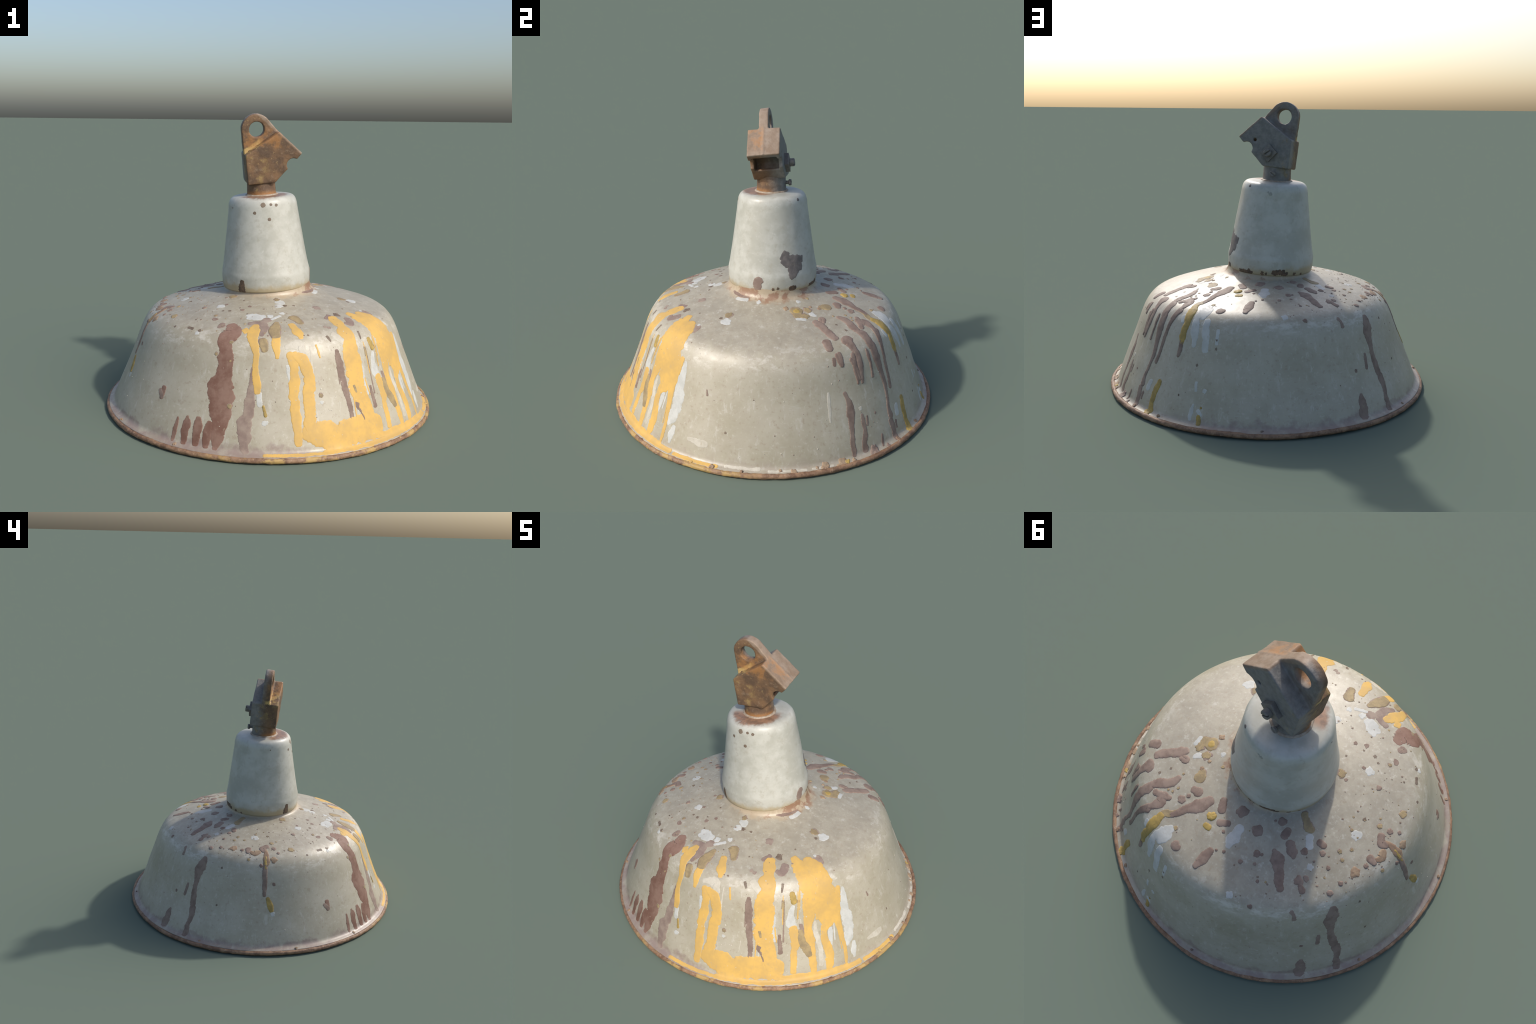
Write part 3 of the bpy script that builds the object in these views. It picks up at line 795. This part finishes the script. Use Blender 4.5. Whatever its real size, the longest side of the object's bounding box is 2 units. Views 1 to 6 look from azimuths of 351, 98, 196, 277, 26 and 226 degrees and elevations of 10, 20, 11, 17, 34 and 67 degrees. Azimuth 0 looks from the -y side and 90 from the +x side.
paint("raised", (144.4, 0.508, 31.4), (144.5, 0.554, 29.1), (145.1, 0.597, 28.6), (145.3, 0.651, 32.1), (145.6, 0.71, 25.7), (145.8, 0.764, 20.1), (146.1, 0.814, 19.6), (145.7, 0.865, 14.4), (145.2, 0.91, 12.7), (144.4, 0.958, 15.7), (144.5, 1.001, 22.8))
paint("raised", (152.9, 0.537, 24.6), (151.6, 0.586, 17), (150.8, 0.637, 15.7), (150.2, 0.693, 14.2), (149.7, 0.749, 14), (149.5, 0.802, 13.9), (148.8, 0.857, 13.7))
paint("raised", (160.2, 0.707, 15.2), (160.3, 0.74, 15.9), (160.1, 0.771, 14.6), (159.9, 0.788, 10.4))
# lifting tan flakes
paint("tan", (110.7, 0.141, 16.4))
paint("tan", (134.2, 0.169, 9.9))
paint("tan", (139.5, 0.209, 12.7))
paint("tan", (278.9, 0.466, 12.7), (279.3, 0.503, 18.8), (279.4, 0.543, 24.3), (279, 0.58, 19.7))
paint("tan", (283.4, 0.548, 24.5))
paint("tan", (259.5, 0.466, 26.9))
paint("tan", (274.9, 0.482, 17.9), (272.6, 0.495, 20.7), (270.7, 0.486, 13))
# bright yellow runs
paint("yellow", (343.1, 0.433, 20.6), (342.9, 0.485, 33.6), (342.6, 0.521, 29.5), (343.5, 0.564, 25), (344.8, 0.613, 19.1), (344.9, 0.665, 15.4), (344.9, 0.719, 17.6), (345.6, 0.769, 22), (346, 0.82, 17.3))
paint("yellow", (339, 0.484, 21.6))
paint("yellow", (353.1, 0.519, 23.5), (352.9, 0.554, 24.5), (352.9, 0.587, 21.3), (353, 0.619, 16.9), (353, 0.642, 9.7))
paint("yellow", (1.1, 0.424, 21.4), (2.3, 0.464, 24.1), (2.9, 0.498, 29.5), (3.4, 0.529, 16))
paint("yellow", (358.2, 0.631, 22.5), (359.3, 0.67, 26.6), (359.5, 0.727, 23.2), (359.3, 0.786, 31.7), (358.9, 0.846, 26.5), (359.2, 0.903, 27), (359.4, 0.959, 26.8), (359.6, 1.016, 23.8), (359.7, 1.08, 21))
paint("yellow", (0.2, 0.632, 22.1), (2.8, 0.654, 32.3), (4.2, 0.705, 31.9), (5, 0.758, 30.5), (4.4, 0.818, 34.1), (4.3, 0.875, 32.5), (4.3, 0.932, 30.8), (4.1, 0.99, 33.3), (5, 1.048, 35.2))
paint("yellow", (4, 1.037, 53.1), (9.5, 1.049, 72), (13.7, 1.066, 66.1), (17.9, 1.054, 68.6), (23.3, 1.046, 74.9), (28.2, 1.051, 68.5))
paint("yellow", (26.8, 0.393, 31.3), (26.5, 0.436, 38.4), (26, 0.481, 30.9), (25.6, 0.523, 53.1), (26.1, 0.568, 39), (25.1, 0.602, 47.3), (24.5, 0.654, 55.8), (24.6, 0.714, 58.8), (24.3, 0.776, 59), (24, 0.837, 53.7), (24.8, 0.873, 54.5), (25.9, 0.915, 45.6), (26.7, 0.977, 42.7), (27.5, 1.038, 39.9))
paint("yellow", (28.9, 1.104, 19.8), (32.4, 1.114, 15.6), (35.9, 1.114, 20.1), (40.9, 1.119, 19.6), (46.4, 1.125, 19.3), (52.2, 1.127, 17.1), (55.9, 1.129, 12.5))
paint("yellow", (41.1, 0.397, 28.2), (42.9, 0.469, 54.7), (43.7, 0.544, 52.5), (44, 0.613, 47.1), (43.5, 0.684, 45.4), (42.8, 0.744, 35.4), (42, 0.804, 25.2), (42.1, 0.866, 28.3), (42.5, 0.93, 26.7), (42.6, 0.992, 23.9), (42.8, 1.055, 21.1), (42.6, 1.105, 17.1))
paint("yellow", (47.8, 0.421, 29.7), (49.9, 0.483, 54.2), (51.3, 0.55, 51.8), (51, 0.614, 65.8), (50.2, 0.684, 79.2), (50.6, 0.749, 78.8), (50.6, 0.8, 62.5), (49.3, 0.844, 23.3))
paint("yellow", (57.2, 0.63, 15.1), (55.8, 0.698, 26.5), (55, 0.771, 27.2), (54.8, 0.834, 23), (55.4, 0.902, 18.2), (55.7, 0.955, 14.5), (56.1, 1.015, 12.1), (55.9, 1.073, 12.6), (55.7, 1.111, 8.4))
paint("yellow", (48.5, 0.841, 20.1), (48.3, 0.916, 23.3), (49.3, 0.971, 27.5), (49.5, 1.022, 26.8), (49.1, 1.077, 26.1), (48.8, 1.108, 20.8))
paint("yellow", (36, 0.814, 23.8), (36.6, 0.864, 33.1), (36.8, 0.908, 29.3), (35.9, 0.955, 20.6), (35.6, 1.01, 17.5), (35.4, 1.078, 19.2))
# dull yellow runs
paint("yellow2", (348.3, 0.894, 7.1), (349.1, 0.942, 9.2))
paint("yellow2", (36.3, 0.602, 16.9), (36.7, 0.647, 18))
paint("yellow2", (158.9, 0.476, 22.7), (159.4, 0.501, 25.6), (159.6, 0.533, 25.3), (160.1, 0.578, 22.2))
paint("yellow2", (176.8, 0.3, 17.6), (178.5, 0.298, 18.5))
paint("yellow2", (118.9, 0.178, 22.6))
paint("yellow2", (279.1, 0.525, 6.4), (278.9, 0.578, 11), (278.9, 0.608, 10))
paint("yellow2", (279.9, 0.812, 14.4), (280.9, 0.853, 21.1), (281.5, 0.886, 16.7))
paint("yellow2", (159.8, 0.513, 30.2), (160.6, 0.573, 23.3), (160.2, 0.638, 24.6), (160.2, 0.679, 23.9), (160.3, 0.712, 14.6))
paint("yellow2", (153.8, 0.959, 18.7), (153, 1.002, 22.9), (152.5, 1.044, 21), (152.4, 1.084, 20.8), (152.9, 1.125, 21.2))
paint("yellow2", (173.2, 1.091, 13.2), (173.7, 1.124, 15.5))
paint("yellow2", (173.8, 1.041, 7.5))
# curled yellow flake
paint("yellow3", (174.8, 0.251, 25.5))
# small dark chips
paint("dark", (3.2, 0.186, 12.4))
paint("dark", (15.5, 0.539, 10.1), (16.3, 0.568, 6.8))
paint("dark", (32.4, 0.364, 20.7))
paint("dark", (32.5, 0.542, 7.8), (31.8, 0.586, 5))
paint("dark", (2.7, 0.185, 12.8))
paint("dark", (10.6, 0.192, 8.4))
paint("dark", (43.4, 0.328, 6))
paint("dark", (60.6, 0.294, 9.9))
paint("dark", (138.3, 0.441, 8.6))
paint("dark", (136.8, 0.377, 7.5))
paint("dark", (281.5, 0.309, 10.2))
paint("dark", (309.7, 0.444, 6.1))
paint("dark", (322.4, 0.29, 10.2))
paint("dark", (318.1, 0.303, 7.8))
paint("dark", (327.2, 0.237, 6.5))
paint("dark", (324, 0.133, 6.8))
paint("dark", (14.7, 0.373, 5.8))
paint("dark", (335.5, 0.303, 6.2))
paint("dark", (310.5, 0.519, 8.6), (313.1, 0.522, 10.1))
paint("dark", (302.8, 0.538, 8.3))
paint("dark", (317.2, 0.524, 11.7))
paint("dark", (256.2, 0.63, 7.5))
paint("dark", (256.2, 0.883, 7.5))
paint("dark", (80.8, 0.956, 6.9))
paint("dark", (176.4, 0.668, 6.6))
paint("dark", (176.7, 0.717, 7.6))
paint("dark", (169.6, 0.818, 8))
paint("dark", (164.1, 0.996, 7.1))
# chips and spots on the neck
paint("grey", (115, 0.225, 31.6), on="neck")
paint("grey", (116, 0.19, 32.7), on="neck")
paint("grey", (124, 0.19, 39.7), on="neck")
paint("grey", (134, 0.19, 36.9), on="neck")
paint("grey", (127, 0.15, 39.8), on="neck")
paint("grey", (124, 0.115, 29.9), on="neck")
paint("grey", (133, 0.16, 33), on="neck")
paint("grey", (146, 0.54, 9.9), on="neck")
paint("tan2", (79, 0.075, 31.8), (78, 0.04, 24.9), on="neck")
paint("rustchip", (121, 0.03, 15), (126, 0.03, 15), on="neck")
paint("rustchip", (158, 0.02, 13.3), (172, 0.025, 7.3), on="neck")
paint("rustchip", (98, 0.03, 9), on="neck")
paint("rustchip", (104, 0.035, 8), on="neck")
paint("rustchip", (319, 0.08, 14.1), (318, 0.05, 21.2), (317, 0.015, 23.2), on="neck")
paint("rustchip", (154, 0.02, 15.4), on="neck")
paint("rustchip", (159, 0.02, 14.4), on="neck")
paint("rustchip", (167, 0.02, 20), on="neck")
paint("rustchip", (186, 0.025, 14.2), on="neck")
paint("rustchip", (191, 0.025, 8.5), on="neck")
paint("rustchip", (204, 0.035, 21.7), on="neck")
paint("rustchip", (211, 0.035, 22.7), on="neck")
paint("rustchip", (217, 0.025, 16.1), on="neck")
paint("rustchip", (230, 0.025, 10.5), on="neck")
paint("rustchip", (242, 0.02, 7.7), on="neck")
paint("rustchip", (122, 0.03, 8.9), on="neck")
paint("spot", (351, 0.525, 15.9), on="neck")
paint("spot", (4, 0.525, 9), on="neck")
paint("spot", (13, 0.52, 10), on="neck")
paint("spot", (337, 0.48, 10.4), on="neck")
paint("spot", (0, 0.44, 10.9), on="neck")
paint("spot", (291, 0.505, 4.6), on="neck")
paint("faint", (185, 0.515, 6.6), on="neck")
paint("faint", (189, 0.505, 11.3), on="neck")
# paint caught along the flared lip: yellow in front and right, mauve rust wash elsewhere, bare white on the right
LIP = SHADE_LENGTH - .022
def lip_band(kind, az0, az1, run, width, step=2.5):
    n = max(2, int((az1 - az0) / step))
    pts = [(az0 + (az1 - az0) * i / n, run + .003 * fbm(i * .9, az0, 3), width * (1 + .35 * fbm(i * .8, az0, 8))) for i in range(n + 1)]
    return paint(kind, *pts)
lip_band("yellow", -11, 9, LIP + .004, 11); lip_band("yellow", 8, 34, LIP, 15); lip_band("yellow", 33, 61, LIP - .002, 15); lip_band("yellow", 63, 79, LIP + .003, 11)
lip_band("cream", 82, 93, LIP - .008, 9); lip_band("cream", 96, 108, LIP + .002, 7); lip_band("cream", 110, 117, LIP + .002, 6)

# flaking crust on the lip: lumps of rusty scale and lifted paint
def crust(az, run, size, height, kind):
    name, material, h, ragged, lumps = PAINT[kind]
    v, f = film(((az, run, size),), shade_point, shade_radius, height, .3, height * .7, crisp=9)
    o = make("rust_flake", v, f, material, rim); outward(o)
rng = random.Random(23)
for az, size, kind in [(118, 22, "tan"), (121.5, 15, "yellow2"), (126, 14, "tan"), (135.5, 24, "raised"), (139, 15, "raised"), (143, 12, "tan"), (150, 17, "yellow2"), (152, 12, "tan"),
                       (104, 14, "tan"), (99, 11, "tan"), (110, 12, "tan"), (160, 9, "tan"), (196, 9, "raised"), (250, 9, "tan"), (318, 8, "tan"), (291, 8, "tan"), (72, 13, "yellow"), (80, 12, "tan"), (86, 9, "tan"), (113, 16, "tan")]:
    crust(az + rng.uniform(-2.5, 2.5), LIP + .005 + rng.uniform(-.010, .008), size * rng.uniform(.6, 1.6), .003 + rng.random() * .004, kind)

# thin strands between the heavy runs at the front right
rng = random.Random(41)
for _ in range(22):
    az = rng.uniform(2, 54); s0 = rng.uniform(.56, .92); length = rng.uniform(.06, .26); w = rng.uniform(2.2, 5.5)
    lean = rng.uniform(-1.2, 1.2)
    kind = rng.choice(("yellow", "yellow", "cream", "white", "brown"))
    paint(kind, *[(az + lean * i / 3, min(s0 + length * i / 3, SHADE_LENGTH - .03), w * (.6 + .7 * rng.random())) for i in range(4)])

# fine specks, too small to pick apart: joined into one piece of stuff
def specks(name, material, count, spread, seed):
    rng = random.Random(seed); V, F = [], []
    for _ in range(count):
        az, s, w = spread(rng)
        v, f = film(((az, s, w),), shade_point, shade_radius, .0017, .25, .0003)
        b = len(V); V += v; F += [tuple(i + b for i in q) for q in f]
    o = make(name, V, F, material, shade)
    bm = bmesh.new(); bm.from_mesh(o.data); bmesh.ops.recalc_face_normals(bm, faces=bm.faces); bm.to_mesh(o.data); bm.free()
    outward(o)
    o["kind"] = "stuff"
def on_top(rng):
    return rng.choice([rng.uniform(200, 372), rng.uniform(240, 352), rng.uniform(150, 400)]), .12 + .42 * math.sqrt(rng.random()), rng.choice([2.5, 3, 3.5, 4, 5, 6.5])
def all_over(rng):
    return rng.uniform(0, 360), rng.uniform(.5, 1.08), rng.choice([1.8, 2.2, 2.6, 3.2, 4])
specks("brown_specks", M_speck, 110, on_top, 3)
specks("ochre_specks", M_ochre, 45, on_top, 8)
specks("wall_specks", M_speck, 60, all_over, 5)
def on_yellow(rng):
    return rng.gauss(28, 16), rng.uniform(.5, 1.1), rng.choice([2, 2.5, 3, 4, 5.5])
specks("worn_specks", M_cream, 60, on_yellow, 31)
specks("white_specks", M_cream, 70, all_over, 12)
